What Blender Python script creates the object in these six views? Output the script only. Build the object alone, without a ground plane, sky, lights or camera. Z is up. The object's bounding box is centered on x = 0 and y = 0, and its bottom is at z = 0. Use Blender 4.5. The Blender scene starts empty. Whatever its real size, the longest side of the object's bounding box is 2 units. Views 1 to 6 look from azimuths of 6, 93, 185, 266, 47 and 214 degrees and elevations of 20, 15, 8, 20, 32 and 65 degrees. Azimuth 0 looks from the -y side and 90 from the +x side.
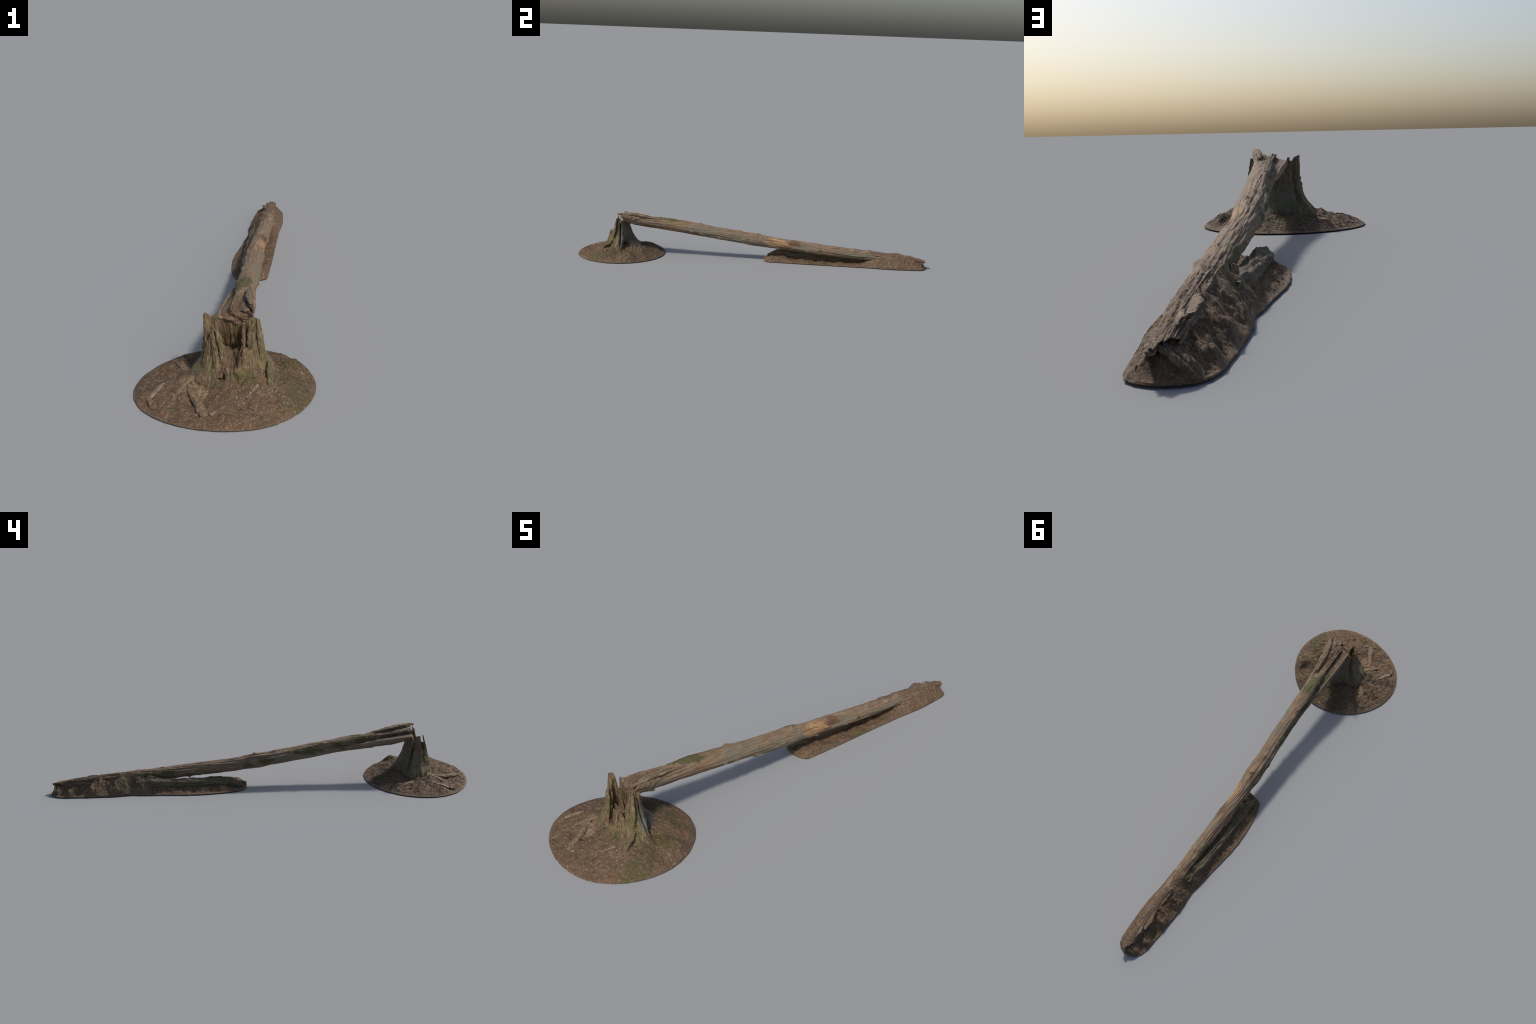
import bpy, math
import numpy as np
from mathutils import Vector

RNG = np.random.default_rng(7)

# ------------------------------------------------------------------ noise
_perm = np.random.default_rng(11).permutation(256)
_perm = np.concatenate([_perm, _perm, _perm])
_g = np.random.default_rng(12).normal(size=(256, 3))
_g /= np.linalg.norm(_g, axis=1)[:, None]


def perlin(x, y, z):
    x, y, z = np.broadcast_arrays(np.asarray(x, float), np.asarray(y, float), np.asarray(z, float))
    xi, yi, zi = (np.floor(v).astype(int) for v in (x, y, z))
    xf, yf, zf = x - xi, y - yi, z - zi
    f = lambda t: t * t * t * (t * (t * 6 - 15) + 10)
    u, v, w = f(xf), f(yf), f(zf)
    out = 0
    for dx in (0, 1):
        for dy in (0, 1):
            for dz in (0, 1):
                h = _perm[_perm[_perm[(xi + dx) & 255] + ((yi + dy) & 255)] + ((zi + dz) & 255)]
                g = _g[h]
                d = g[..., 0] * (xf - dx) + g[..., 1] * (yf - dy) + g[..., 2] * (zf - dz)
                out = out + d * (u if dx else 1 - u) * (v if dy else 1 - v) * (w if dz else 1 - w)
    return out * 1.5


def fbm(x, y, z, octaves=4, gain=0.5):
    a, s, out = 1.0, 1.0, 0.0
    for i in range(octaves):
        out = out + a * perlin(x * s + 17.3 * i, y * s - 9.1 * i, z * s + 3.7 * i)
        a *= gain
        s *= 2.03
    return out


def ridged(x, y, z, octaves=3):
    a, s, out = 1.0, 1.0, 0.0
    for i in range(octaves):
        out = out + a * (1 - 2 * np.abs(perlin(x * s + 5.3 * i, y * s, z * s)))
        a *= 0.5
        s *= 2.1
    return out


def smooth(e0, e1, x):
    t = np.clip((np.asarray(x, float) - e0) / (e1 - e0), 0, 1)
    return t * t * (3 - 2 * t)


def bump(x, c, w):
    return np.exp(-((np.asarray(x, float) - c) / w) ** 2)


def abump(a, c, w):                       # bump on a circle, degrees
    d = (a - c + 180) % 360 - 180
    return np.exp(-(d / w) ** 2)


def pinterp(a, deg, val):                 # periodic interpolation, degrees
    deg = np.asarray(deg, float)
    val = np.asarray(val, float)
    return np.interp(a % 360, np.concatenate([deg - 360, deg, deg + 360]), np.concatenate([val, val, val]))


# ------------------------------------------------------------------ mesh helpers
def make_object(name, verts, faces, material, parent, smooth_shade=True):
    me = bpy.data.meshes.new(name)
    verts = np.array(verts, float)
    verts[:, 2] = np.maximum(verts[:, 2], 0.0)
    me.from_pydata([tuple(v) for v in verts], [], faces)
    me.validate()
    me.update()
    if smooth_shade:
        me.polygons.foreach_set("use_smooth", [True] * len(me.polygons))
    me.materials.append(material)
    ob = bpy.data.objects.new(name, me)
    bpy.context.scene.collection.objects.link(ob)
    if parent is not None:
        ob.parent = parent
    return ob


def grid_faces(n, m, wrap):               # n rings of m points
    f = []
    mm = m if wrap else m - 1
    for i in range(n - 1):
        for j in range(mm):
            k = (j + 1) % m
            f.append((i * m + j, i * m + k, (i + 1) * m + k, (i + 1) * m + j))
    return f


def loft(rings, cap=True):                # rings: (n, m, 3)
    rings = np.asarray(rings)
    n, m, _ = rings.shape
    v = rings.reshape(-1, 3)
    f = grid_faces(n, m, True)
    if cap:
        v = np.vstack([v, rings[0].mean(0), rings[-1].mean(0)])
        a, b = len(v) - 2, len(v) - 1
        for j in range(m):
            k = (j + 1) % m
            f.append((a, k, j))
            f.append((b, (n - 1) * m + j, (n - 1) * m + k))
    return v, f


# ------------------------------------------------------------------ materials
class Nodes:
    def __init__(self, name):
        self.mat = bpy.data.materials.new(name)
        self.mat.use_nodes = True
        self.nt = self.mat.node_tree
        self.bsdf = self.nt.nodes["Principled BSDF"]
        self.bsdf.inputs["Roughness"].default_value = 0.80
        self.bsdf.inputs["Specular IOR Level"].default_value = 0.5
        self.co = self.nt.nodes.new("ShaderNodeTexCoord").outputs["Object"]

    def new(self, t, **k):
        n = self.nt.nodes.new(t)
        for a, b in k.items():
            setattr(n, a, b)
        return n

    def link(self, a, b):
        self.nt.links.new(a, b)

    def mapped(self, scale=(1, 1, 1), rot=(0, 0, 0), src=None):
        m = self.new("ShaderNodeMapping")
        m.inputs["Scale"].default_value = scale
        m.inputs["Rotation"].default_value = rot
        self.link(src or self.co, m.inputs["Vector"])
        return m.outputs[0]

    def noise(self, scale, detail=5, rough=0.6, vec=None, dist=0.0, col=False):
        n = self.new("ShaderNodeTexNoise")
        n.inputs["Scale"].default_value = scale
        n.inputs["Detail"].default_value = detail
        n.inputs["Roughness"].default_value = rough
        n.inputs["Distortion"].default_value = dist
        self.link(vec or self.co, n.inputs["Vector"])
        return n.outputs["Color" if col else "Fac"]

    def ramp(self, fac, stops, interp='LINEAR'):
        r = self.new("ShaderNodeValToRGB")
        r.color_ramp.interpolation = interp
        e = r.color_ramp.elements
        while len(e) < len(stops):
            e.new(0.5)
        for i, (p, c) in enumerate(stops):
            e[i].position = p
            e[i].color = (*c, 1) if isinstance(c, tuple) else (c, c, c, 1)
        self.link(fac, r.inputs[0])
        return r.outputs[0]

    def math(self, op, a, b=None, c=None, clamp=False):
        n = self.new("ShaderNodeMath", operation=op, use_clamp=clamp)
        for i, v in enumerate((a, b, c)):
            if v is None:
                continue
            if isinstance(v, (int, float)):
                n.inputs[i].default_value = v
            else:
                self.link(v, n.inputs[i])
        return n.outputs[0]

    def mix(self, fac, a, b, mode='MIX'):
        n = self.new("ShaderNodeMix", data_type='RGBA', blend_type=mode)
        for sock, v in ((n.inputs[0], fac), (n.inputs[6], a), (n.inputs[7], b)):
            if isinstance(v, tuple):
                sock.default_value = (*v, 1)
            elif isinstance(v, (int, float)):
                sock.default_value = v
            else:
                self.link(v, sock)
        return n.outputs[2]

    def blobs(self, items, wobble=0.5, scale=45):
        """soft-edged patches: items = (centre, radii); returns a 0..1 mask"""
        n = self.noise(scale, 6, 0.7)
        out = None
        for c, r in items:
            s = self.new("ShaderNodeVectorMath", operation='SUBTRACT')
            self.link(self.co, s.inputs[0])
            s.inputs[1].default_value = c
            d = self.new("ShaderNodeVectorMath", operation='DIVIDE')
            self.link(s.outputs[0], d.inputs[0])
            d.inputs[1].default_value = r
            l = self.new("ShaderNodeVectorMath", operation='LENGTH')
            self.link(d.outputs[0], l.inputs[0])
            v = self.math('SUBTRACT', 1.0, l.outputs["Value"])
            out = v if out is None else self.math('MAXIMUM', out, v)
        v = self.math('ADD', out, self.math('MULTIPLY', self.math('SUBTRACT', n, 0.5), wobble * 4))
        return self.math('MULTIPLY_ADD', v, 3.0, 0.1, clamp=True)

    def finish(self, color, bump_src=None, strength=0.5, dist=0.004):
        self.link(color, self.bsdf.inputs["Base Color"])
        if bump_src is not None:
            b = self.new("ShaderNodeBump")
            b.inputs["Strength"].default_value = strength
            b.inputs["Distance"].default_value = dist
            self.link(bump_src, b.inputs["Height"])
            self.link(b.outputs[0], self.bsdf.inputs["Normal"])
        return self.mat


MOSS_D, MOSS_L = (0.024, 0.028, 0.006), (0.078, 0.080, 0.014)


def soil_material():
    k = Nodes("leaf_litter_soil")
    big = k.noise(14, 4, 0.6)
    fine = k.noise(170, 6, 0.72, dist=0.6)
    speck = k.noise(420, 3, 0.7)
    base = k.ramp(fine, [(0.28, (0.026, 0.016, 0.009)), (0.45, (0.085, 0.054, 0.031)),
                         (0.58, (0.128, 0.084, 0.049)), (0.75, (0.205, 0.140, 0.086))])
    warm = k.ramp(fine, [(0.28, (0.026, 0.015, 0.008)), (0.45, (0.098, 0.056, 0.027)),
                         (0.60, (0.152, 0.088, 0.042)), (0.78, (0.22, 0.140, 0.077))])
    c = k.mix(k.ramp(big, [(0.42, 0.0), (0.62, 0.9)]), base, warm)
    c = k.mix(k.ramp(speck, [(0.60, 0.0), (0.72, 0.55)]), c, (0.24, 0.165, 0.105))
    c = k.mix(k.ramp(speck, [(0.27, 0.55), (0.38, 0.0)]), c, (0.020, 0.013, 0.008))
    vor = k.new("ShaderNodeTexVoronoi")
    vor.inputs["Scale"].default_value = 260
    k.link(k.mapped((1, 1, 0.6), (0.3, 0.2, 0.6)), vor.inputs["Vector"])
    sep = k.new("ShaderNodeSeparateColor")
    k.link(vor.outputs["Color"], sep.inputs[0])
    c = k.mix(k.ramp(sep.outputs[0], [(0.88, 0.0), (0.92, 0.55)]), c, (0.17, 0.085, 0.040))
    c = k.mix(k.ramp(sep.outputs[1], [(0.88, 0.0), (0.92, 0.6)]), c, (0.26, 0.19, 0.125))
    # moss cushions on the forest floor
    m = k.blobs([((0.17, -0.69, 0.05), (0.06, 0.06, 0.06)), ((-0.04, -0.60, 0.05), (0.075, 0.05, 0.06)),
                 ((0.215, -0.85, 0.02), (0.05, 0.07, 0.05)), ((0.11, -0.59, 0.05), (0.04, 0.03, 0.04)),
                 ((0.19, -0.79, 0.03), (0.05, 0.04, 0.05)), ((0.03, -0.575, 0.05), (0.05, 0.03, 0.05)),
                 ((-0.10, -0.765, 0.07), (0.03, 0.03, 0.03)), ((-0.06, -0.70, 0.07), (0.05, 0.03, 0.03)),
                 ((0.08, -0.83, 0.05), (0.03, 0.02, 0.03)), ((-0.02, -0.83, 0.04), (0.03, 0.012, 0.02)),
                 ((0.07, 0.40, 0.01), (0.02, 0.05, 0.03)), ((0.066, 0.345, 0.01), (0.015, 0.02, 0.02)),
                 ((-0.03, 0.095, 0.03), (0.03, 0.03, 0.05)), ((-0.03, 0.62, 0.045), (0.025, 0.06, 0.03)),
                 ((-0.045, 0.74, 0.03), (0.02, 0.025, 0.02)), ((-0.03, 0.86, 0.02), (0.015, 0.03, 0.02))], 0.62, 60)
    moss = k.ramp(k.noise(260, 4, 0.7), [(0.3, MOSS_D), (0.7, MOSS_L)])
    c = k.mix(k.math('MULTIPLY', k.math('MULTIPLY', m, k.ramp(k.noise(75, 6, 0.75), [(0.40, 0.2), (0.56, 1.0)])), 0.80), c, moss)
    # two tiny fresh seedlings' green
    g = k.blobs([((0.051, -0.877, 0.025), (0.008, 0.008, 0.01)), ((-0.126, -0.916, 0.015), (0.007, 0.006, 0.01))], 0.5, 160)
    c = k.mix(k.math('MULTIPLY', g, 0.8), c, (0.055, 0.12, 0.014))
    # bleached wood shavings beside the stump
    p = k.blobs([((-0.085, -0.82, 0.045), (0.035, 0.03, 0.03)), ((-0.06, -0.85, 0.03), (0.03, 0.03, 0.03))], 0.5, 70)
    pale = k.ramp(k.noise(230, 5, 0.7), [(0.3, (0.10, 0.062, 0.036)), (0.65, (0.36, 0.25, 0.15))])
    c = k.mix(k.math('MULTIPLY', p, 0.65), c, pale)
    h = k.math('ADD', fine, k.math('MULTIPLY', speck, 0.5))
    return k.finish(c, h, 0.8, 0.004)


def bark_material():
    k = Nodes("weathered_trunk_wood")
    # grain runs along the trunk (y)
    grain = k.noise(150, 6, 0.65, k.mapped((1, 0.10, 1), (-0.12, 0, 0)), 0.4)
    fine = k.noise(330, 4, 0.7, k.mapped((1, 0.22, 1)))
    big = k.noise(17, 5, 0.6, k.mapped((1, 0.5, 1)))
    g = k.math('ADD', k.math('MULTIPLY', grain, 0.65), k.math('MULTIPLY', fine, 0.35))
    grey = k.ramp(g, [(0.30, (0.080, 0.056, 0.036)), (0.45, (0.160, 0.116, 0.076)), (0.62, (0.235, 0.176, 0.120))])
    brown = k.ramp(g, [(0.30, (0.060, 0.038, 0.021)), (0.45, (0.148, 0.096, 0.054)), (0.62, (0.230, 0.152, 0.088))])
    c = k.mix(k.ramp(big, [(0.40, 0.0), (0.60, 1.0)]), grey, brown)
    # blue-green crustose lichen on the sunny flank
    li = k.blobs([((0.055, -0.28, 0.16), (0.03, 0.13, 0.035)), ((0.05, -0.10, 0.125), (0.03, 0.12, 0.035)),
                  ((0.05, 0.04, 0.11), (0.03, 0.07, 0.035)), ((0.05, 0.30, 0.085), (0.03, 0.05, 0.03)),
                  ((0.05, 0.60, 0.06), (0.03, 0.12, 0.02)), ((-0.02, -0.1, 0.13), (0.03, 0.1, 0.03))], 0.8, 30)
    lic = k.ramp(k.noise(200, 4, 0.7), [(0.3, (0.090, 0.080, 0.054)), (0.7, (0.190, 0.180, 0.132))])
    c = k.mix(k.math('MULTIPLY', li, 0.65), c, lic)
    # debarked orange patch with red-brown rot
    o = k.blobs([((0.045, 0.135, 0.12), (0.028, 0.075, 0.03)), ((0.045, 0.19, 0.11), (0.025, 0.05, 0.025))], 0.28, 60)
    oc = k.ramp(grain, [(0.35, (0.155, 0.085, 0.038)), (0.5, (0.285, 0.170, 0.080)), (0.65, (0.38, 0.25, 0.135))])
    c = k.mix(k.math('MULTIPLY', o, 0.9), c, oc)
    r = k.blobs([((0.045, 0.245, 0.115), (0.026, 0.045, 0.022)), ((0.05, 0.19, 0.088), (0.02, 0.05, 0.012))], 0.4, 60)
    rc = k.ramp(grain, [(0.35, (0.060, 0.026, 0.014)), (0.62, (0.150, 0.075, 0.040))])
    c = k.mix(k.math('MULTIPLY', r, 0.85), c, rc)
    # warm rot-brown underside streaks near the break
    u = k.blobs([((0.05, -0.58, 0.172), (0.03, 0.20, 0.014)), ((0.05, -0.36, 0.140), (0.03, 0.15, 0.014)),
                 ((0.02, -0.62, 0.165), (0.03, 0.12, 0.012))], 0.5, 35)
    uc = k.ramp(grain, [(0.35, (0.075, 0.037, 0.016)), (0.62, (0.20, 0.105, 0.046))])
    c = k.mix(k.math('MULTIPLY', u, 0.75), c, uc)
    # litter that settled on the lower top
    d = k.blobs([((0.005, 0.62, 0.09), (0.03, 0.12, 0.03)), ((0.015, 0.78, 0.08), (0.05, 0.13, 0.03)),
                 ((0.02, 0.93, 0.06), (0.05, 0.06, 0.03)), ((0.0, 0.05, 0.15), (0.02, 0.06, 0.015)),
                 ((0.033, -0.720, 0.212), (0.046, 0.10, 0.040))], 0.6, 50)
    dc = k.ramp(k.noise(210, 6, 0.72, dist=0.5), [(0.3, (0.038, 0.023, 0.014)), (0.5, (0.110, 0.068, 0.041)), (0.72, (0.21, 0.14, 0.09))])
    c = k.mix(k.math('MULTIPLY', d, 0.9), c, dc)
    # moss
    m = k.blobs([((0.035, -0.475, 0.222), (0.034, 0.065, 0.030)), ((0.02, -0.52, 0.228), (0.022, 0.07, 0.02)),
                 ((0.055, -0.455, 0.205), (0.012, 0.012, 0.02)),
                 ((-0.002, -0.52, 0.20), (0.022, 0.10, 0.02)), ((-0.008, -0.38, 0.18), (0.022, 0.12, 0.022)),
                 ((-0.005, -0.22, 0.16), (0.02, 0.10, 0.02)), ((-0.015, -0.02, 0.125), (0.02, 0.05, 0.02)),
                 ((0.0, 0.44, 0.085), (0.025, 0.05, 0.02)), ((-0.01, 0.52, 0.07), (0.025, 0.07, 0.02)),
                 ((-0.005, 0.62, 0.065), (0.02, 0.06, 0.02)), ((0.056, 0.395, 0.078), (0.01, 0.014, 0.012)),
                 ((0.03, -0.62, 0.205), (0.016, 0.10, 0.016)), ((0.045, -0.655, 0.205), (0.010, 0.07, 0.012)), ((-0.02, 0.06, 0.10), (0.02, 0.03, 0.02))], 0.55, 50)
    moss = k.ramp(k.noise(240, 4, 0.7), [(0.3, MOSS_D), (0.7, (0.105, 0.094, 0.026))])
    c = k.mix(k.math('MULTIPLY', m, 0.92), c, moss)
    cr = k.ramp(g, [(0.24, 0.75), (0.36, 0.0)])
    c = k.mix(cr, c, (0.022, 0.014, 0.009))
    return k.finish(c, g, 0.7, 0.004)


def stump_material(name="rotten_stump_wood", pale=1.0, mossy=1.0):
    k = Nodes(name)
    grain = k.noise(130, 6, 0.65, k.mapped((1, 1, 0.10)), 0.5)
    fine = k.noise(300, 4, 0.7, k.mapped((1, 1, 0.25)))
    big = k.noise(24, 4, 0.6, k.mapped((1, 1, 0.5)))
    g = k.math('ADD', k.math('MULTIPLY', grain, 0.65), k.math('MULTIPLY', fine, 0.35))
    s = lambda c: tuple(v * pale * 0.9 for v in c)
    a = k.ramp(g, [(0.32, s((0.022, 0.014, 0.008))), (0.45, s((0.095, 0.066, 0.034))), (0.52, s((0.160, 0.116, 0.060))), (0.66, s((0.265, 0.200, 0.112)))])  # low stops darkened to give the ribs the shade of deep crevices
    b = k.ramp(g, [(0.32, s((0.024, 0.013, 0.007))), (0.45, s((0.108, 0.063, 0.030))), (0.52, s((0.180, 0.108, 0.052))), (0.66, s((0.300, 0.200, 0.110)))])
    c = k.mix(k.ramp(big, [(0.42, 0.0), (0.62, 1.0)]), a, b)
    rot = k.ramp(k.noise(38, 5, 0.7, k.mapped((1, 1, 0.6))), [(0.50, 0.0), (0.60, 0.75)])
    c = k.mix(rot, c, k.ramp(fine, [(0.3, s((0.042, 0.024, 0.014))), (0.55, s((0.110, 0.062, 0.034))), (0.75, s((0.20, 0.12, 0.07)))]))
    olive = k.ramp(k.noise(31, 5, 0.65, k.mapped((1, 1, 0.45), (0, 0, 0.7))), [(0.50, 0.0), (0.62, 0.42)])
    c = k.mix(olive, c, k.ramp(g, [(0.35, (0.045, 0.040, 0.014)), (0.6, (0.165, 0.142, 0.060))]))
    # smooth grey-green lichened shell on the outside
    o = k.blobs([((0.115, -0.70, 0.11), (0.05, 0.06, 0.10)), ((0.06, -0.67, 0.10), (0.05, 0.05, 0.09)),
                 ((-0.02, -0.68, 0.11), (0.05, 0.04, 0.10)), ((-0.075, -0.74, 0.12), (0.03, 0.05, 0.09))], 0.45, 30)
    oc = k.ramp(g, [(0.32, (0.066, 0.053, 0.036)), (0.45, (0.128, 0.106, 0.076)), (0.6, (0.180, 0.152, 0.112))])
    c = k.mix(k.math('MULTIPLY', o, 0.75), c, oc)
    dk = k.blobs([((0.115, -0.715, 0.12), (0.035, 0.05, 0.10)), ((0.095, -0.69, 0.08), (0.05, 0.05, 0.05))], 0.35, 30)
    c = k.mix(k.math('MULTIPLY', dk, 0.85), c, k.ramp(g, [(0.32, (0.030, 0.026, 0.019)), (0.45, (0.066, 0.059, 0.044)), (0.6, (0.108, 0.100, 0.077))]))
    li = k.blobs([((0.125, -0.735, 0.10), (0.02, 0.03, 0.04)), ((-0.085, -0.785, 0.075), (0.03, 0.02, 0.03)),
                  ((0.10, -0.66, 0.075), (0.02, 0.02, 0.03)), ((-0.045, -0.705, 0.09), (0.015, 0.02, 0.03)),
                  ((-0.03, -0.82, 0.06), (0.02, 0.02, 0.03)), ((0.02, -0.825, 0.07), (0.015, 0.02, 0.03))], 0.6, 60)
    c = k.mix(k.math('MULTIPLY', li, 0.45), c, k.ramp(fine, [(0.3, (0.08, 0.085, 0.062)), (0.7, (0.19, 0.205, 0.155))]))
    ft = k.blobs([((0.03, -0.835, 0.055), (0.085, 0.035, 0.035)), ((0.03, -0.77, 0.112), (0.05, 0.03, 0.03)), ((0.02, -0.80, 0.09), (0.025, 0.03, 0.035))], 0.5, 60)
    c = k.mix(k.math('MULTIPLY', ft, 0.7), c, k.ramp(k.noise(190, 6, 0.72, dist=0.5), [(0.3, (0.026, 0.015, 0.009)), (0.5, (0.092, 0.057, 0.031)), (0.72, (0.20, 0.135, 0.080))]))
    m = k.blobs([((0.135, -0.79, 0.10), (0.03, 0.025, 0.05)), ((-0.10, -0.75, 0.07), (0.04, 0.06, 0.03)),
                 ((-0.055, -0.78, 0.13), (0.02, 0.02, 0.05)), ((-0.035, -0.815, 0.09), (0.02, 0.02, 0.035)),
                 ((0.01, -0.79, 0.14), (0.03, 0.02, 0.04)), ((0.05, -0.74, 0.16), (0.03, 0.015, 0.04)),
                 ((0.07, -0.83, 0.07), (0.05, 0.02, 0.02)), ((-0.04, -0.68, 0.07), (0.05, 0.04, 0.02)),
                 ((0.12, -0.775, 0.13), (0.015, 0.02, 0.06))], 0.6, 45)
    moss = k.ramp(k.noise(200, 4, 0.7), [(0.3, (0.055, 0.055, 0.016)), (0.7, (0.145, 0.128, 0.042))])
    c = k.mix(k.math('MULTIPLY', m, 0.62 * mossy), c, moss)
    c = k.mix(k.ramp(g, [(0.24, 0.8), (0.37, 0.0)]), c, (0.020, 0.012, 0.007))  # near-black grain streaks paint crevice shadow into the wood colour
    return k.finish(c, g, 0.9, 0.007)


def wood_material(name, dark, light, axis=(1, 0.12, 1), moss=0.0):
    k = Nodes(name)
    g = k.noise(170, 6, 0.65, k.mapped(axis), 0.4)
    c = k.ramp(g, [(0.32, tuple(v * 0.45 for v in dark)), (0.45, dark), (0.62, light)])
    if moss:
        m = k.ramp(k.noise(50, 5, 0.7), [(0.42, 0.0), (0.58, moss)])
        c = k.mix(m, c, k.ramp(k.noise(240, 4, 0.7), [(0.3, MOSS_D), (0.7, (0.12, 0.115, 0.035))]))
    return k.finish(c, g, 0.8, 0.005)


def litter_material():
    k = Nodes("dry_leaf_litter")
    geo = k.new("ShaderNodeNewGeometry")
    c = k.ramp(geo.outputs["Random Per Island"],
               [(0.0, (0.050, 0.030, 0.018)), (0.3, (0.105, 0.060, 0.033)), (0.55, (0.150, 0.085, 0.045)),
                (0.75, (0.115, 0.078, 0.050)), (0.9, (0.14, 0.092, 0.056)), (1.0, (0.19, 0.135, 0.088))])
    return k.finish(c)


SOIL, BARK, STUMP = soil_material(), bark_material(), stump_material()
LITTER = litter_material()
STRIP = wood_material("split_wood", (0.150, 0.102, 0.062), (0.245, 0.180, 0.118))
ROOTW = wood_material("root_wood", (0.120, 0.080, 0.046), (0.230, 0.160, 0.098), (1, 1, 1), 0.15)
MOSSY = wood_material("mossy_wood", (0.090, 0.066, 0.036), (0.150, 0.115, 0.062), (1, 1, 0.2), 0.9)
SPLINT = stump_material("splinter_wood", 1.12, 1.0)

# ------------------------------------------------------------------ the tree
root = bpy.data.objects.new("fallen_tree", None)
bpy.context.scene.collection.objects.link(root)
root["label"] = "rotten tree snapped off its mossy stump, lying on soil"
root["category"] = "fallen tree"

# ------------------------------------------------------------------ forest floor round the stump
CX, CY = 0.0, -0.755
RIM_DEG = [0, 15, 32, 49, 71, 90, 116, 132, 147, 161, 180, 200, 213, 230, 250, 272, 292, 308, 322, 341]
RIM_R = [0.265, 0.262, 0.256, 0.254, 0.251, 0.245, 0.245, 0.244, 0.247, 0.255, 0.264, 0.268, 0.261, 0.250, 0.243, 0.243, 0.257, 0.264, 0.265, 0.266]


def mound_height(x, y):
    dx, dy = x - CX, y - CY
    a = np.degrees(np.arctan2(dy, dx))
    rho = np.hypot(dx, dy) / pinterp(a, RIM_DEG, RIM_R)
    # height of the shoulder (about 45 % of the radius) by direction
    sh = pinterp(a, [0, 45, 90, 112, 135, 160, 180, 197, 215, 240, 270, 300, 315, 330],
                 [0.064, 0.053, 0.040, 0.042, 0.032, 0.029, 0.038, 0.044, 0.032, 0.026, 0.033, 0.046, 0.057, 0.067])
    t = np.clip(1 - rho, 0, 1)
    p = pinterp(a, [0, 90, 180, 270], [0.70, 0.85, 1.0, 0.9])
    h = sh * (t / 0.55) ** p
    h = np.minimum(h, sh * 1.30)
    h = h + 0.020 * bump(x, 0.20, 0.030) * bump(y, -0.68, 0.035)      # mossy lump
    h = h + 0.013 * bump(x, -0.045, 0.04) * bump(y, -0.615, 0.035)
    h = h - 0.010 * bump(x, 0.125, 0.025) * bump(y, -0.70, 0.035)     # hollow under the shell
    d = np.abs((x + 0.12) * 0.92 + (y + 0.80) * 0.12)                   # buried root to the left
    h = h + 0.006 * np.exp(-(d / 0.012) ** 2) * smooth(-0.97, -0.90, y) * smooth(-0.74, -0.78, y)
    h = h + 0.010 * bump(x, -0.145, 0.012) * bump(y, -0.655, 0.05)      # buried root at the back
    n = 0.010 * fbm(x * 14, y * 14, 0.3, 3) + 0.0030 * fbm(x * 70, y * 70, 1.7, 4, 0.6)
    return np.maximum(h + n * smooth(0.0, 0.12, t), 0.0) + 0.001 * smooth(0.0, 0.02, t)


def build_mound():
    na, nr = 420, 130
    a = np.linspace(0, 360, na, endpoint=False)
    rim = pinterp(a, RIM_DEG, RIM_R)
    rim = np.real(np.convolve(np.concatenate([rim[-20:], rim, rim[:20]]), np.ones(41) / 41, 'valid'))
    rim = rim + 0.0014 * fbm(np.cos(np.radians(a)) * 9, np.sin(np.radians(a)) * 9, 2.0, 3)
    v = []
    for i in range(nr + 1):
        f = (i + 0.5) / (nr + 0.5)
        x = CX + rim * f * np.cos(np.radians(a))
        y = CY + rim * f * np.sin(np.radians(a))
        z = mound_height(x, y)
        if i == nr:
            z = 0.001 + 0 * x
        v.append(np.stack([x, y, z], -1))
    low = v[-1].copy()
    low[:, 2] = 0.0
    v.append(low)
    vv, ff = loft(np.array(v))
    return make_object("forest_floor", vv, ff, SOIL, root)


mound = build_mound()

# ------------------------------------------------------------------ trunk axis (y, x, z, half width, half height)
AX = np.array([
    [-0.76, 0.040, 0.216, 0.050, 0.028], [-0.70, 0.036, 0.212, 0.047, 0.032], [-0.60, 0.0355, 0.199, 0.0425, 0.035],
    [-0.45, 0.0335, 0.182, 0.0375, 0.0345], [-0.30, 0.0325, 0.161, 0.0355, 0.0325], [-0.15, 0.0275, 0.139, 0.0355, 0.0325],
    [0.00, 0.0225, 0.119, 0.0345, 0.032], [0.15, 0.019, 0.101, 0.0305, 0.0305], [0.30, 0.021, 0.089, 0.0305, 0.030],
    [0.45, 0.024, 0.074, 0.0295, 0.0295], [0.60, 0.023, 0.062, 0.027, 0.028], [0.75, 0.022, 0.055, 0.026, 0.026],
    [0.90, 0.021, 0.042, 0.022, 0.021], [1.00, 0.018, 0.030, 0.018, 0.015]])


def axis_at(y, col):
    k = np.ones(9) / 9
    ys = np.linspace(-0.8, 1.04, 185)
    c = np.interp(ys, AX[:, 0], AX[:, col])
    c = np.convolve(np.pad(c, 4, 'edge'), k, 'valid')
    return np.interp(y, ys, c)


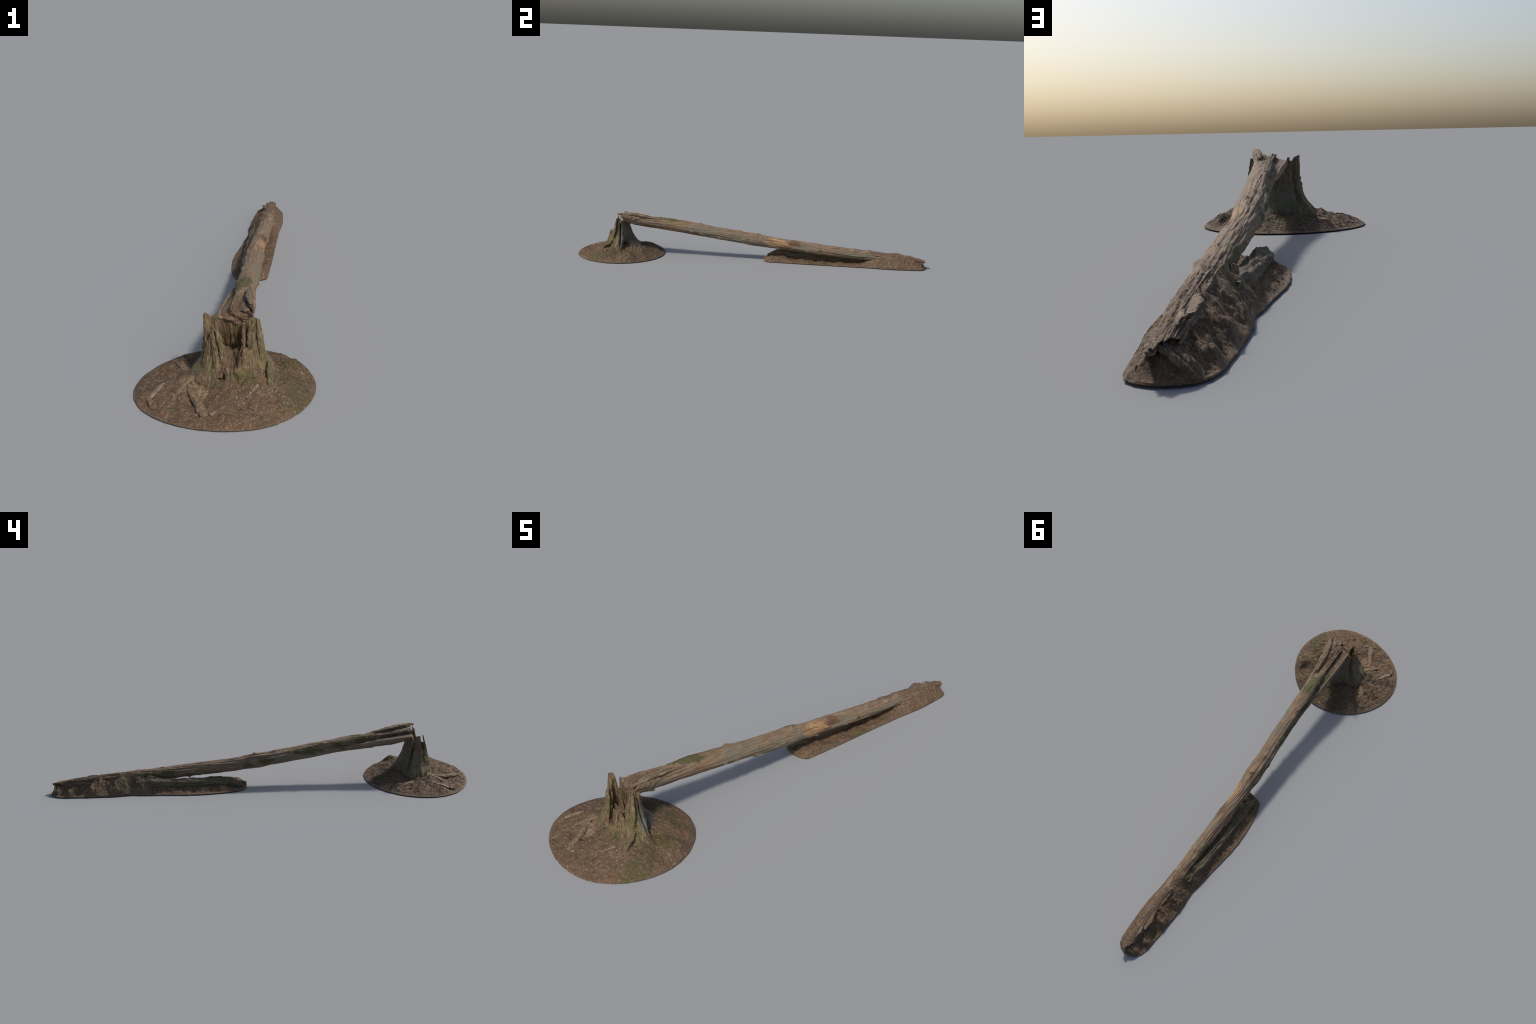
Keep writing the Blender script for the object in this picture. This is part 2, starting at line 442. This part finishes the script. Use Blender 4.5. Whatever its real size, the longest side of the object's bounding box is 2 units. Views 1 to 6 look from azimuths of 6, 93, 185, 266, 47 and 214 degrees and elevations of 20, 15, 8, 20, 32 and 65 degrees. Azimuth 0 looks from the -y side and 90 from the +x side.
def trunk_radius(phi, y):
    """relative radius of the trunk at angle phi (0 = +x, 90 = up)"""
    r = np.ones_like(phi)
    # rotted open groove on the shaded flank
    r = r - 0.40 * smooth(-0.08, -0.42, y) * abump(phi, 160, 22)
    r = r + 0.10 * smooth(-0.30, -0.55, y) * abump(phi, 200, 16)
    # near the break only an open trough with a central ridge is left
    w = smooth(-0.44, -0.64, y)
    trough = pinterp(phi, [0, 24, 38, 50, 62, 74, 86, 98, 112, 124, 140, 160, 176, 188, 205, 230, 270, 320],
                     [1.0, 1.04, 0.96, 0.74, 0.48, 0.38, 0.42, 0.62, 0.72, 0.62, 0.42, 0.40, 0.68, 1.08, 1.14, 1.08, 1.0, 0.97])
    r = r * (1 - w) + trough * w
    r = r - 0.18 * bump(y, -0.635, 0.022) * abump(phi, 160, 16)
    # swelling at a branch collar
    r = r + 0.10 * bump(y, 0.02, 0.04) + 0.10 * bump(y, 0.045, 0.02) * abump(phi, 170, 50)
    # debarked scar is a little flat
    r = r - 0.05 * bump(y, 0.16, 0.06) * abump(phi, 30, 40)
    return r


def build_trunk():
    ny, m = 760, 176
    phi = np.linspace(0, 360, m, endpoint=False)
    start = pinterp(phi, [0, 25, 40, 55, 75, 95, 120, 150, 180, 205, 240, 280, 330],
                    [-0.735, -0.745, -0.748, -0.738, -0.722, -0.738, -0.735, -0.725, -0.728, -0.728, -0.725, -0.73, -0.73])
    start = start + 0.006 * perlin(phi / 9, 0, 0.5)
    end = pinterp(phi, [0, 40, 80, 120, 170, 230, 300], [0.985, 0.992, 0.985, 0.955, 0.94, 0.96, 0.98])
    end = end + 0.012 * perlin(phi / 14, 3, 0.5)
    knots = [(RNG.uniform(-0.55, 0.85), RNG.uniform(0, 360), RNG.uniform(0.005, 0.013), RNG.uniform(0.003, 0.0075)) for _ in range(36)]
    rings = []
    for i in range(ny):
        u = i / (ny - 1)
        y = start + (end - start) * u
        cx, cz, a, b = (axis_at(y, c) for c in (1, 2, 3, 4))
        e = 0.01
        tz = (axis_at(y + e, 2) - axis_at(y - e, 2)) / (2 * e)
        tn = 1 / np.sqrt(1 + tz * tz)
        r = trunk_radius(phi, y)
        cp, sp = np.cos(np.radians(phi)), np.sin(np.radians(phi))
        px, pz = cp * 1.0, sp * 1.0
        # relief: long fissures, bark plates, lumps
        d = 0.0030 * fbm(px * 4, y * 7, pz * 4, 3)
        d = d + 0.0015 * fbm(px * 2, y * 12, pz * 2 + 4, 3)
        d = d + 0.0007 * (ridged(px * 8, y * 9, pz * 8, 3) - 0.8)
        d = d + 0.0005 * fbm(px * 6, y * 90, pz * 6, 3)
        d = d - 0.0018 * smooth(0.6, 0.85, 1 - np.abs(perlin(px * 2.6 + 7, y * 3, pz * 2.6)) * 4)
        low = smooth(0.5, 0.65, y) * smooth(-0.2, 0.5, sp)
        d = d + 0.0015 * low * fbm(px * 5, y * 70, pz * 5 + 2, 4, 0.6)
        # rotten rough mass near the break
        rot = smooth(-0.45, -0.68, y) * smooth(0, 0.4, sp)
        d = d + 0.0050 * rot * fbm(px * 6, y * 40, pz * 6 + 9, 4, 0.6)
        for (ky, kp, kw, kh) in knots:
            if np.abs(y - ky).min() < 4 * kw:
                d = d + kh * bump(y, ky, kw * 1.4) * abump(phi, kp, math.degrees(kw / 0.033))
        R_x, R_z = a * r + d, b * r + d
        X = cx + R_x * cp
        Y = y - R_z * sp * tz * tn
        Z = cz + R_z * sp * tn
        rings.append(np.stack([X, Y, Z], -1))
    rings = np.array(rings)
    # ragged hollow ends: rings that go back inside
    def inner(ring, shrink, dy):
        c = ring.mean(0)
        q = c + (ring - c) * shrink
        edge = ring[:, 1] * shrink ** 2 + c[1] * (1 - shrink ** 2)
        q[:, 1] = edge + dy + 0.010 * fbm(q[:, 0] * 55, q[:, 2] * 55, 2.2, 3)
        return q
    head = [inner(rings[0], f, -0.010 * (1 - f)) for f in (0.04, 0.12, 0.22, 0.34, 0.46, 0.58, 0.70, 0.82, 0.93)]
    tail = [inner(rings[-1], f, d) for f, d in ((0.92, -0.002), (0.84, -0.010), (0.74, -0.030), (0.55, -0.05), (0.3, -0.055), (0.1, -0.055))]
    rings = np.concatenate([np.array(head), rings, np.array(tail)])
    rings[..., 2] = np.maximum(rings[..., 2], 0.004)
    v, f = loft(rings)
    f = [tuple(reversed(q)) for q in f]
    return make_object("trunk", v, f, BARK, root)


trunk = build_trunk()


# ------------------------------------------------------------------ generic sticks and planks
def stick(name, pts, radii, mat, parent, flat=1.0, seed=0.0, rough=0.12, tilt=0.0, m=18, n=40, point=True, normal=None):
    """tapered stick through control points; flat < 1 gives a plank cross-section"""
    pts = np.asarray(pts, float)
    t = np.linspace(0, 1, len(pts))
    s = np.linspace(0, 1, n)
    # smooth the polyline
    P = np.stack([np.interp(s, t, pts[:, i]) for i in range(3)], -1)
    w = max(3, n // (2 * len(pts)) * 2 + 1)
    if len(pts) > 2:
        pad = np.vstack([2 * P[0] - P[w // 2:0:-1], P, 2 * P[-1] - P[-2:-2 - w // 2:-1]])
        P = np.stack([np.convolve(pad[:, i], np.ones(w) / w, 'valid')[:n] for i in range(3)], -1)
    R = np.interp(s, np.linspace(0, 1, len(radii)), radii)
    T = np.gradient(P, axis=0)
    T /= np.linalg.norm(T, axis=1)[:, None]
    ref = np.array(normal if normal is not None else ((0, 0, 1) if abs(T[0][2]) < 0.8 else (0, 1, 0)), float)
    rings = []
    ang = np.linspace(0, 2 * np.pi, m, endpoint=False)
    for i in range(n):
        A = np.cross(T[i], ref)
        A /= np.linalg.norm(A)
        B = np.cross(A, T[i])
        c, si = math.cos(tilt), math.sin(tilt)
        A, B = A * c + B * si, B * c - A * si
        rr = R[i] * (1 + rough * 2.2 * fbm(np.cos(ang) * 2 + seed, s[i] * 9 + seed * 3, np.sin(ang) * 2, 3))
        cs, sn = np.cos(ang), np.sin(ang)
        if flat < 0.7:                                  # squarer planks
            cs = np.sign(cs) * np.abs(cs) ** 0.6
            sn = np.sign(sn) * np.abs(sn) ** 0.8
        rings.append(P[i] + (rr * cs)[:, None] * A + (rr * flat * sn)[:, None] * B)
    rings = np.array(rings)
    if point:                                            # ragged ends
        jag = 0.5 * R[-1] * perlin(ang * 2.2, seed, 1.1)
        rings[-1] += jag[:, None] * T[-1] * 1.6
        jag = 0.5 * R[0] * perlin(ang * 2.2, seed, 4.1)
        rings[0] += jag[:, None] * T[0] * 1.6
    v, f = loft(rings)
    return make_object(name, v, f, mat, parent)


# split strips along the upper edge of the break
stick("bark_strip", [(0.093, -0.760, 0.244), (0.087, -0.725, 0.241), (0.076, -0.66, 0.233), (0.064, -0.58, 0.221), (0.056, -0.50, 0.208)],
      [0.0035, 0.009, 0.012, 0.012, 0.009, 0.004], STRIP, trunk, 0.5, 1.3, 0.2, tilt=0.9, n=110, m=20)
stick("bark_strip", [(0.080, -0.722, 0.247), (0.073, -0.685, 0.245), (0.064, -0.63, 0.237), (0.056, -0.56, 0.224)],
      [0.004, 0.007, 0.009, 0.008, 0.004], STRIP, trunk, 0.55, 2.7, 0.2, tilt=0.5, n=90, m=20)
stick("bark_strip", [(0.090, -0.738, 0.233), (0.084, -0.69, 0.222), (0.074, -0.60, 0.204)],
      [0.010, 0.014, 0.014, 0.006], STRIP, trunk, 0.4, 5.1, 0.15, tilt=1.3, n=80, m=20)
stick("bark_strip", [(-0.014, -0.728, 0.209), (-0.014, -0.66, 0.203), (-0.009, -0.55, 0.189), (-0.002, -0.42, 0.168), (0.006, -0.32, 0.152)],
      [0.006, 0.009, 0.009, 0.006, 0.003], STRIP, trunk, 0.5, 7.9, 0.15, tilt=1.2, n=100, m=20)
# mossy flap hanging under the break
stick("bark_strip", [(0.070, -0.722, 0.203), (0.070, -0.695, 0.197), (0.069, -0.672, 0.186), (0.069, -0.658, 0.181)],
      [0.010, 0.009, 0.008, 0.0075], MOSSY, trunk, 0.55, 3.3, 0.25, n=36, m=18)
# thin vertical splinter between the strip and the stump
stick("splinter", [(0.090, -0.752, 0.243), (0.090, -0.758, 0.206)], [0.0016, 0.0018], STRIP, trunk, 1.0, 0.4, 0.1, m=8, n=8)

# ------------------------------------------------------------------ stump
SX, SY = 0.028, -0.752
ZZ = [0.00, 0.04, 0.06, 0.08, 0.10, 0.12, 0.16, 0.20, 0.24]
R_LEFT = [0.150, 0.139, 0.125, 0.105, 0.094, 0.086, 0.080, 0.080, 0.080]
R_RIGHT = [0.140, 0.130, 0.120, 0.108, 0.097, 0.087, 0.077, 0.077, 0.077]
R_BACK = [0.135, 0.120, 0.104, 0.086, 0.070, 0.056, 0.041, 0.037, 0.035]
R_FRONT = [0.082, 0.078, 0.074, 0.070, 0.065, 0.056, 0.042, 0.032, 0.028]
TOP_DEG = [0, 8, 13, 20, 60, 95, 125, 136, 143, 150, 158, 170, 184, 192, 200, 210, 222, 232, 240, 248, 256, 266, 274, 281, 288, 296, 304, 312, 318, 328, 336, 344, 352]
TOP_Z = [0.196, 0.160, 0.150, 0.206, 0.208, 0.205, 0.212, 0.208, 0.165, 0.170, 0.222, 0.227, 0.226, 0.205, 0.155, 0.148, 0.170, 0.185,
         0.150, 0.120, 0.098, 0.088, 0.086, 0.095, 0.128, 0.145, 0.140, 0.128, 0.150, 0.180, 0.200, 0.217, 0.215]


def stump_outer(deg, z):
    c, s = np.cos(np.radians(deg)), np.sin(np.radians(deg))
    ex = np.where(c > 0, np.interp(z, ZZ, R_RIGHT), np.interp(z, ZZ, R_LEFT))
    ey = np.where(s > 0, np.interp(z, ZZ, R_BACK), np.interp(z, ZZ, R_FRONT))
    e = np.interp(z, [0.05, 0.13], [1.12, 0.9])
    cc = np.sign(c) * np.abs(c) ** e
    ss = np.sign(s) * np.abs(s) ** e
    sq = 1 - 0.15 * abump(deg, 52, 32) * smooth(0.14, 0.07, z) - 0.08 * abump(deg, 138, 25) * smooth(0.14, 0.07, z)
    sq = sq + 0.12 * abump(deg, 338, 13) * smooth(0.13, 0.07, z)
    return ex * cc * sq, ey * ss * sq


def build_stump():
    m = 420
    deg = np.linspace(0, 360, m, endpoint=False)
    c, s = np.cos(np.radians(deg)), np.sin(np.radians(deg))
    top = pinterp(deg, TOP_DEG, TOP_Z) + 0.006 * perlin(deg / 6, 0, 0) + 0.005 * perlin(deg / 2.5, 5, 0)
    front = np.maximum(abump(deg, 270, 50), 0)            # rotten open face
    crack = abump(deg, 10, 4) + 0.9 * abump(deg, 146, 5)    # splits in the shell
    nz = 130
    rings = []
    for i in range(nz):
        u = i / (nz - 1)
        z = 0.0 + (top - 0.0) * u
        x, y = stump_outer(deg, z)
        r = np.hypot(x, y)
        flute = (0.055 * np.sin(np.radians(deg * 5 + 40)) + 0.04 * np.sin(np.radians(deg * 8 + 10))) * smooth(0.15, 0.05, z)
        d = flute * r
        d = d + 0.0022 * fbm(c * 5, s * 5, z * 14, 3)
        d = d + (0.0010 + 0.0050 * front) * ridged(c * 7, s * 7, z * 11, 3)
        d = d + (0.0006 + 0.0030 * front) * fbm(c * 26, s * 26, z * 45, 3)
        d = d - 0.020 * crack * smooth(0.05, 0.08, z)
        d = d - 0.045 * abump(deg, 32, 14) * bump(z, 0.062, 0.022)          # hollow at the foot
        d = d - 0.036 * abump(deg, 259, 5) * bump(z, 0.056, 0.010)           # animal hole
        d = d - 0.012 * abump(deg, 235, 9) * bump(z, 0.095, 0.03)
        k = 1 + d / np.maximum(r, 1e-4)
        rings.append(np.stack([SX + x * k, SY + y * k, z], -1))
    # rim and inner wall
    floor = 0.116 + 0.035 * perlin(c * 4, s * 2, 0.7) - 0.022 * abump(deg, 268, 18)
    floor = np.minimum(floor, top - 0.004)
    ni = 60
    for i in range(1, ni + 1):
        u = i / ni
        z = top + (floor - top) * u
        x, y = stump_outer(deg, z)
        r = np.hypot(x, y)
        th = 0.013 * smooth(0, 0.06, u) + 0.006 * u
        th = np.minimum(th, r * 0.5) + 0.0055 * ridged(c * 5.5, s * 2, z * 9, 2) * smooth(0, 0.15, u)
        k = (r - th) / r
        rings.append(np.stack([SX + x * k, SY + y * k, z], -1))
    last = rings[-1]
    mid = np.array([SX, SY, 0.0])
    for f in (0.8, 0.6, 0.4, 0.2):
        q = mid + (last - mid) * f
        q[:, 2] = 0.112 + (last[:, 2] - 0.112) * f + 0.008 * fbm(q[:, 0] * 60, q[:, 1] * 60, 0.2, 3)
        rings.append(q)
    v, f = loft(np.array(rings))
    return make_object("stump", v, f, STUMP, root)


stump = build_stump()


def slat(x0, y0, z0, x1, y1, z1, w, th, seed, mat=None, facing=(0, -1, 0)):
    """upright rotten slat from its foot to its broken tip"""
    P = [(x0, y0, z0), ((x0 * 2 + x1) / 3, (y0 * 2 + y1) / 3, (2 * z0 + z1) / 3),
         ((x0 + 2 * x1) / 3, (y0 + 2 * y1) / 3, (z0 + 2 * z1) / 3), (x1, y1, z1)]
    return stick("splinter", P, [w, w * 0.95, w * 0.8, w * 0.35], mat or SPLINT, stump, th / w, seed, 0.22, n=46, m=20, normal=facing)


# the long leaning slat, the left spire, the right post and the ribs of the rotten face
slat(0.022, -0.826, 0.050, -0.016, -0.778, 0.219, 0.0095, 0.005, 1.1)
slat(-0.008, -0.820, 0.060, -0.027, -0.775, 0.188, 0.013, 0.005, 2.2, facing=(-0.35, -0.9, 0))
slat(-0.052, -0.772, 0.080, -0.043, -0.750, 0.200, 0.012, 0.006, 3.1, facing=(-0.5, -0.85, 0))
slat(0.118, -0.790, 0.060, 0.104, -0.764, 0.218, 0.011, 0.008, 4.7, facing=(0.5, -0.85, 0))
slat(0.080, -0.782, 0.110, 0.079, -0.757, 0.214, 0.009, 0.007, 5.2)
slat(0.062, -0.772, 0.115, 0.061, -0.746, 0.200, 0.008, 0.006, 6.9)
slat(0.065, -0.826, 0.060, 0.066, -0.806, 0.145, 0.009, 0.006, 11.5)
slat(-0.050, -0.800, 0.060, -0.042, -0.772, 0.150, 0.010, 0.005, 15.2, facing=(-0.4, -0.9, 0))
slat(0.142, -0.842, 0.045, 0.132, -0.786, 0.098, 0.010, 0.006, 16.4, MOSSY, facing=(0.3, -0.8, 0.5))

# ------------------------------------------------------------------ roots and chips lying on the floor
def lying(name, pts, radii, mat, lift=0.0, **kw):
    q = []
    for x, y in pts:
        q.append((x, y, float(mound_height(np.array([x]), np.array([y]))[0]) + lift))
    return stick(name, q, radii, mat, root, **kw)


lying("root", [(-0.094, -0.822), (-0.078, -0.858), (-0.052, -0.905), (-0.034, -0.950)], [0.006, 0.011, 0.012, 0.014, 0.010], ROOTW, 0.000, flat=0.65, seed=2.0, rough=0.2)
lying("root", [(-0.085, -0.79), (-0.112, -0.825), (-0.132, -0.862), (-0.139, -0.89)], [0.012, 0.009, 0.007, 0.004], ROOTW, -0.003, flat=0.5, seed=4.0, rough=0.2)
lying("root", [(-0.138, -0.885), (-0.141, -0.935), (-0.140, -0.960)], [0.005, 0.006, 0.003], ROOTW, -0.002, flat=0.8, seed=5.0)
lying("root", [(-0.118, -0.715), (-0.146, -0.665), (-0.170, -0.612)], [0.010, 0.011, 0.008], ROOTW, -0.004, flat=0.5, seed=6.0, rough=0.2)
lying("bark_chip", [(-0.200, -0.862), (-0.186, -0.838), (-0.170, -0.800)], [0.006, 0.009, 0.004], STRIP, 0.002, flat=0.4, seed=7.0)
lying("bark_chip", [(-0.202, -0.865), (-0.191, -0.890)], [0.007, 0.007], ROOTW, 0.004, flat=0.8, seed=8.0, n=14)
lying("bark_chip", [(0.076, -0.888), (0.105, -0.846)], [0.003, 0.006], STRIP, 0.003, flat=0.4, seed=9.0, n=20)
lying("bark_chip", [(-0.018, -0.945), (-0.006, -0.935)], [0.006, 0.007], STRIP, 0.002, flat=0.4, seed=10.0, n=14)
lying("bark_chip", [(-0.228, -0.712), (-0.216, -0.742)], [0.003, 0.004], ROOTW, 0.002, flat=0.6, seed=11.0, n=16)


# ------------------------------------------------------------------ soil under the lower trunk
YL = [0.070, 0.078, 0.090, 0.125, 0.17, 0.24, 0.30, 0.36, 0.42, 0.50, 0.56, 0.62, 0.69, 0.76, 0.88, 0.93, 0.965, 0.985, 0.996, 1.0]
XL = [0.000, -0.040, -0.060, -0.074, -0.084, -0.091, -0.095, -0.091, -0.083, -0.073, -0.067, -0.058, -0.065, -0.063, -0.056, -0.052, -0.043, -0.028, -0.008, 0.014]
YR = [0.070, 0.074, 0.085, 0.10, 0.17, 0.30, 0.47, 0.65, 0.74, 0.80, 0.90, 0.95, 0.975, 0.99, 0.997, 1.0]
XR = [0.005, 0.036, 0.058, 0.064, 0.066, 0.070, 0.072, 0.076, 0.083, 0.085, 0.080, 0.076, 0.068, 0.052, 0.035, 0.016]


def bank_height(x, y):
    xl, xr = np.interp(y, YL, XL), np.interp(y, YR, XR)
    cx, cz, a, b = (axis_at(y, c) for c in (1, 2, 3, 4))
    topz = cz + b
    # fallen-away rotten side: ridge on the shaded flank
    ridge_x = np.interp(y, [0.07, 0.2, 0.32, 0.42, 0.56, 0.70, 0.85, 1.0], [-0.016, -0.014, -0.018, -0.017, -0.008, 0.005, 0.014, 0.018])
    ridge_z = np.interp(y, [0.07, 0.10, 0.14, 0.20, 0.26, 0.32, 0.38, 0.46, 0.55, 0.65, 0.75, 0.85, 0.92, 0.97, 1.0],
                        [0.004, 0.018, 0.034, 0.046, 0.046, 0.044, 0.052, 0.064, 0.073, 0.076, 0.072, 0.063, 0.050, 0.034, 0.006])
    left = np.clip((x - xl) / np.maximum(ridge_x - xl, 1e-3), 0, 1)
    hl = ridge_z * left ** np.interp(y, [0.1, 0.3, 0.5, 0.62, 0.72, 0.82, 0.9], [1.0, 1.7, 1.35, 0.85, 0.75, 0.85, 0.9])
    # right flank: flat under the trunk, banked up beyond y = 0.68
    bank = smooth(0.62, 0.74, y) * smooth(1.02, 0.93, y)
    base = 0.006 + 0.018 * smooth(0.08, 0.12, y) * smooth(0.26, 0.16, y)
    right = np.clip((xr - x) / np.maximum(xr - ridge_x, 1e-3), 0, 1)
    hflat = base * smooth(0, 0.18, right) + (ridge_z - base) * smooth(0.86, 1.0, right)
    hbank = ridge_z * np.clip(right * 1.5, 0, 1) ** 0.75
    hr = hflat * (1 - bank) + hbank * bank
    h = np.where(x < ridge_x, hl, hr)
    edge = np.clip(np.minimum(x - xl, xr - x) / 0.02, 0, 1)
    # gullies running down the shaded side
    gul = smooth(0.50, 0.66, y) * smooth(1.0, 0.1, left) * smooth(0.0, 0.25, left)
    h = h + 0.010 * gul * np.sin((y * 1.0 + x * 0.9) * 52 + 2 * perlin(x * 20, y * 14, 0.2))
    h = h + 0.008 * bump(x, -0.055, 0.012) * bump(y, 0.215, 0.07)                  # half-buried slab
    n = 0.012 * fbm(x * 18, y * 18, 5.3, 3) + 0.0032 * fbm(x * 75, y * 75, 6.7, 4, 0.6)
    n = n * np.where(x > 0.02, 0.6, 1.0)
    h = h + n * edge
    h = np.maximum(h, 0.002)
    h = h * (0.4 + 0.6 * smooth(0.0, 0.03, 1 - y))
    return h * smooth(0, 0.10, edge + 0.02)


def build_bank():
    ny, nx = 460, 90
    rings = []
    for i in range(ny):
        y = 0.0702 + (0.9998 - 0.0702) * (0.5 - 0.5 * math.cos(math.pi * (0.02 + 0.96 * i / (ny - 1)))) if i not in (0, ny - 1) else (0.0702 if i == 0 else 0.9998)
        xl, xr = np.interp(y, YL, XL), np.interp(y, YR, XR)
        xl += 0.002 * perlin(y * 22, 1.5, 0)
        xr += 0.001 * perlin(y * 22, 7.5, 0)
        x = np.linspace(xl, xr, nx)
        Y = np.full(nx, y)
        z = bank_height(x, Y) + 0.0012
        z[0] = z[-1] = 0.0012
        if i in (0, ny - 1):
            z[:] = 0.0012
        topv = np.stack([x, Y, z], -1)
        und = np.stack([x[::-1], Y, np.zeros(nx)], -1)
        rings.append(np.concatenate([topv, und[[0, -1]]]))
    v, f = loft(np.array(rings))
    f = [tuple(reversed(q)) for q in f]
    return make_object("forest_floor", v, f, SOIL, root)


bank = build_bank()

# second, half-buried rotten log on the shaded side
stick("rotten_log", [(-0.032, 0.092, 0.014), (-0.025, 0.16, 0.036), (-0.022, 0.26, 0.036), (-0.023, 0.36, 0.036), (-0.020, 0.48, 0.040), (-0.010, 0.60, 0.044)],
      [0.008, 0.020, 0.023, 0.021, 0.023, 0.022, 0.018], wood_material("rotten_log_wood", (0.085, 0.062, 0.040), (0.165, 0.122, 0.082), (1, 0.15, 1), 0.75), root, 0.95, 21.0, 0.16, n=160, m=48)

# broken shell ledges over the hollow lower end
stick("bark_strip", [(0.012, 0.79, 0.070), (0.004, 0.835, 0.066), (0.004, 0.875, 0.060)], [0.010, 0.016, 0.011], BARK, trunk, 0.22, 31.0, 0.14, tilt=-0.35, n=50, m=20)
stick("bark_strip", [(0.022, 0.865, 0.062), (0.016, 0.905, 0.057), (0.024, 0.935, 0.047)], [0.012, 0.017, 0.010], BARK, trunk, 0.22, 33.0, 0.14, tilt=-0.45, n=50, m=20)
stick("bark_strip", [(0.034, 0.93, 0.050), (0.032, 0.965, 0.045), (0.030, 0.99, 0.038)], [0.010, 0.011, 0.006], BARK, trunk, 0.5, 35.0, 0.2, n=40, m=20)
# mossy branch slanting across the end
stick("branch", [(0.028, 0.972, 0.045), (0.010, 0.978, 0.036), (-0.002, 0.980, 0.026), (-0.018, 0.982, 0.014), (-0.024, 0.984, 0.003)],
      [0.004, 0.0055, 0.006, 0.0055, 0.004], MOSSY, root, 0.8, 37.0, 0.2, n=40, m=16)


# ------------------------------------------------------------------ loose litter: needles, leaf flakes, twigs
def build_litter():
    V, F = [], []

    def piece(height, x, y, L, W, yaw, lift, curl):
        d = np.array([math.cos(yaw), math.sin(yaw)]) * L / 2
        sd = np.array([-math.sin(yaw), math.cos(yaw)]) * W / 2
        q = np.array([(x - d[0], y - d[1]), (x + sd[0], y + sd[1]), (x + d[0], y + d[1]), (x - sd[0], y - sd[1])])
        return q, W, lift, curl

    def lay(height, pieces, extra):
        q = np.array([p[0] for p in pieces])
        h = height(q[..., 0], q[..., 1]) + extra
        for k, (_, W, lift, curl) in enumerate(pieces):
            b = len(V)
            for t in range(4):
                V.append((q[k, t, 0], q[k, t, 1], h[k, t] + lift + (W * 0.4 * curl if t % 2 else 0)))
            c = q[k].mean(0)
            V.append((c[0], c[1], h[k].mean() + lift - W * 0.4))
            F.extend([(b, b + 3, b + 2), (b, b + 2, b + 1), (b, b + 1, b + 4), (b + 1, b + 2, b + 4), (b + 2, b + 3, b + 4), (b + 3, b, b + 4)])

    n = 5200
    a = RNG.uniform(0, 2 * np.pi, n)
    rr = np.sqrt(RNG.uniform(0.10, 0.985, n))
    rim = pinterp(np.degrees(a), RIM_DEG, RIM_R) - 0.006
    x, y = CX + rr * rim * np.cos(a), CY + rr * rim * np.sin(a)
    P = []
    for i in range(n):
        L = RNG.uniform(0.004, 0.011) if RNG.random() < 0.93 else RNG.uniform(0.011, 0.024)
        P.append(piece(None, x[i], y[i], L, RNG.uniform(0.0007, 0.0018), RNG.uniform(0, 6.28), 0.0008, RNG.uniform(-0.2, 0.9)))
    lay(mound_height, P, 0.0)
    n = 2600
    y = RNG.uniform(0.09, 0.985, n)
    xl, xr = np.interp(y, YL, XL) + 0.008, np.interp(y, YR, XR) - 0.008
    x = xl + (xr - xl) * RNG.uniform(0, 1, n)
    P = [piece(None, x[i], y[i], RNG.uniform(0.004, 0.010), RNG.uniform(0.0007, 0.0018), RNG.uniform(0, 6.28), 0.0006, RNG.uniform(-0.2, 0.9)) for i in range(n)]
    lay(bank_height, P, 0.0012)
    ob = make_object("leaf_litter", V, F, LITTER, root, False)
    ob["kind"] = "stuff"
    return ob


build_litter()
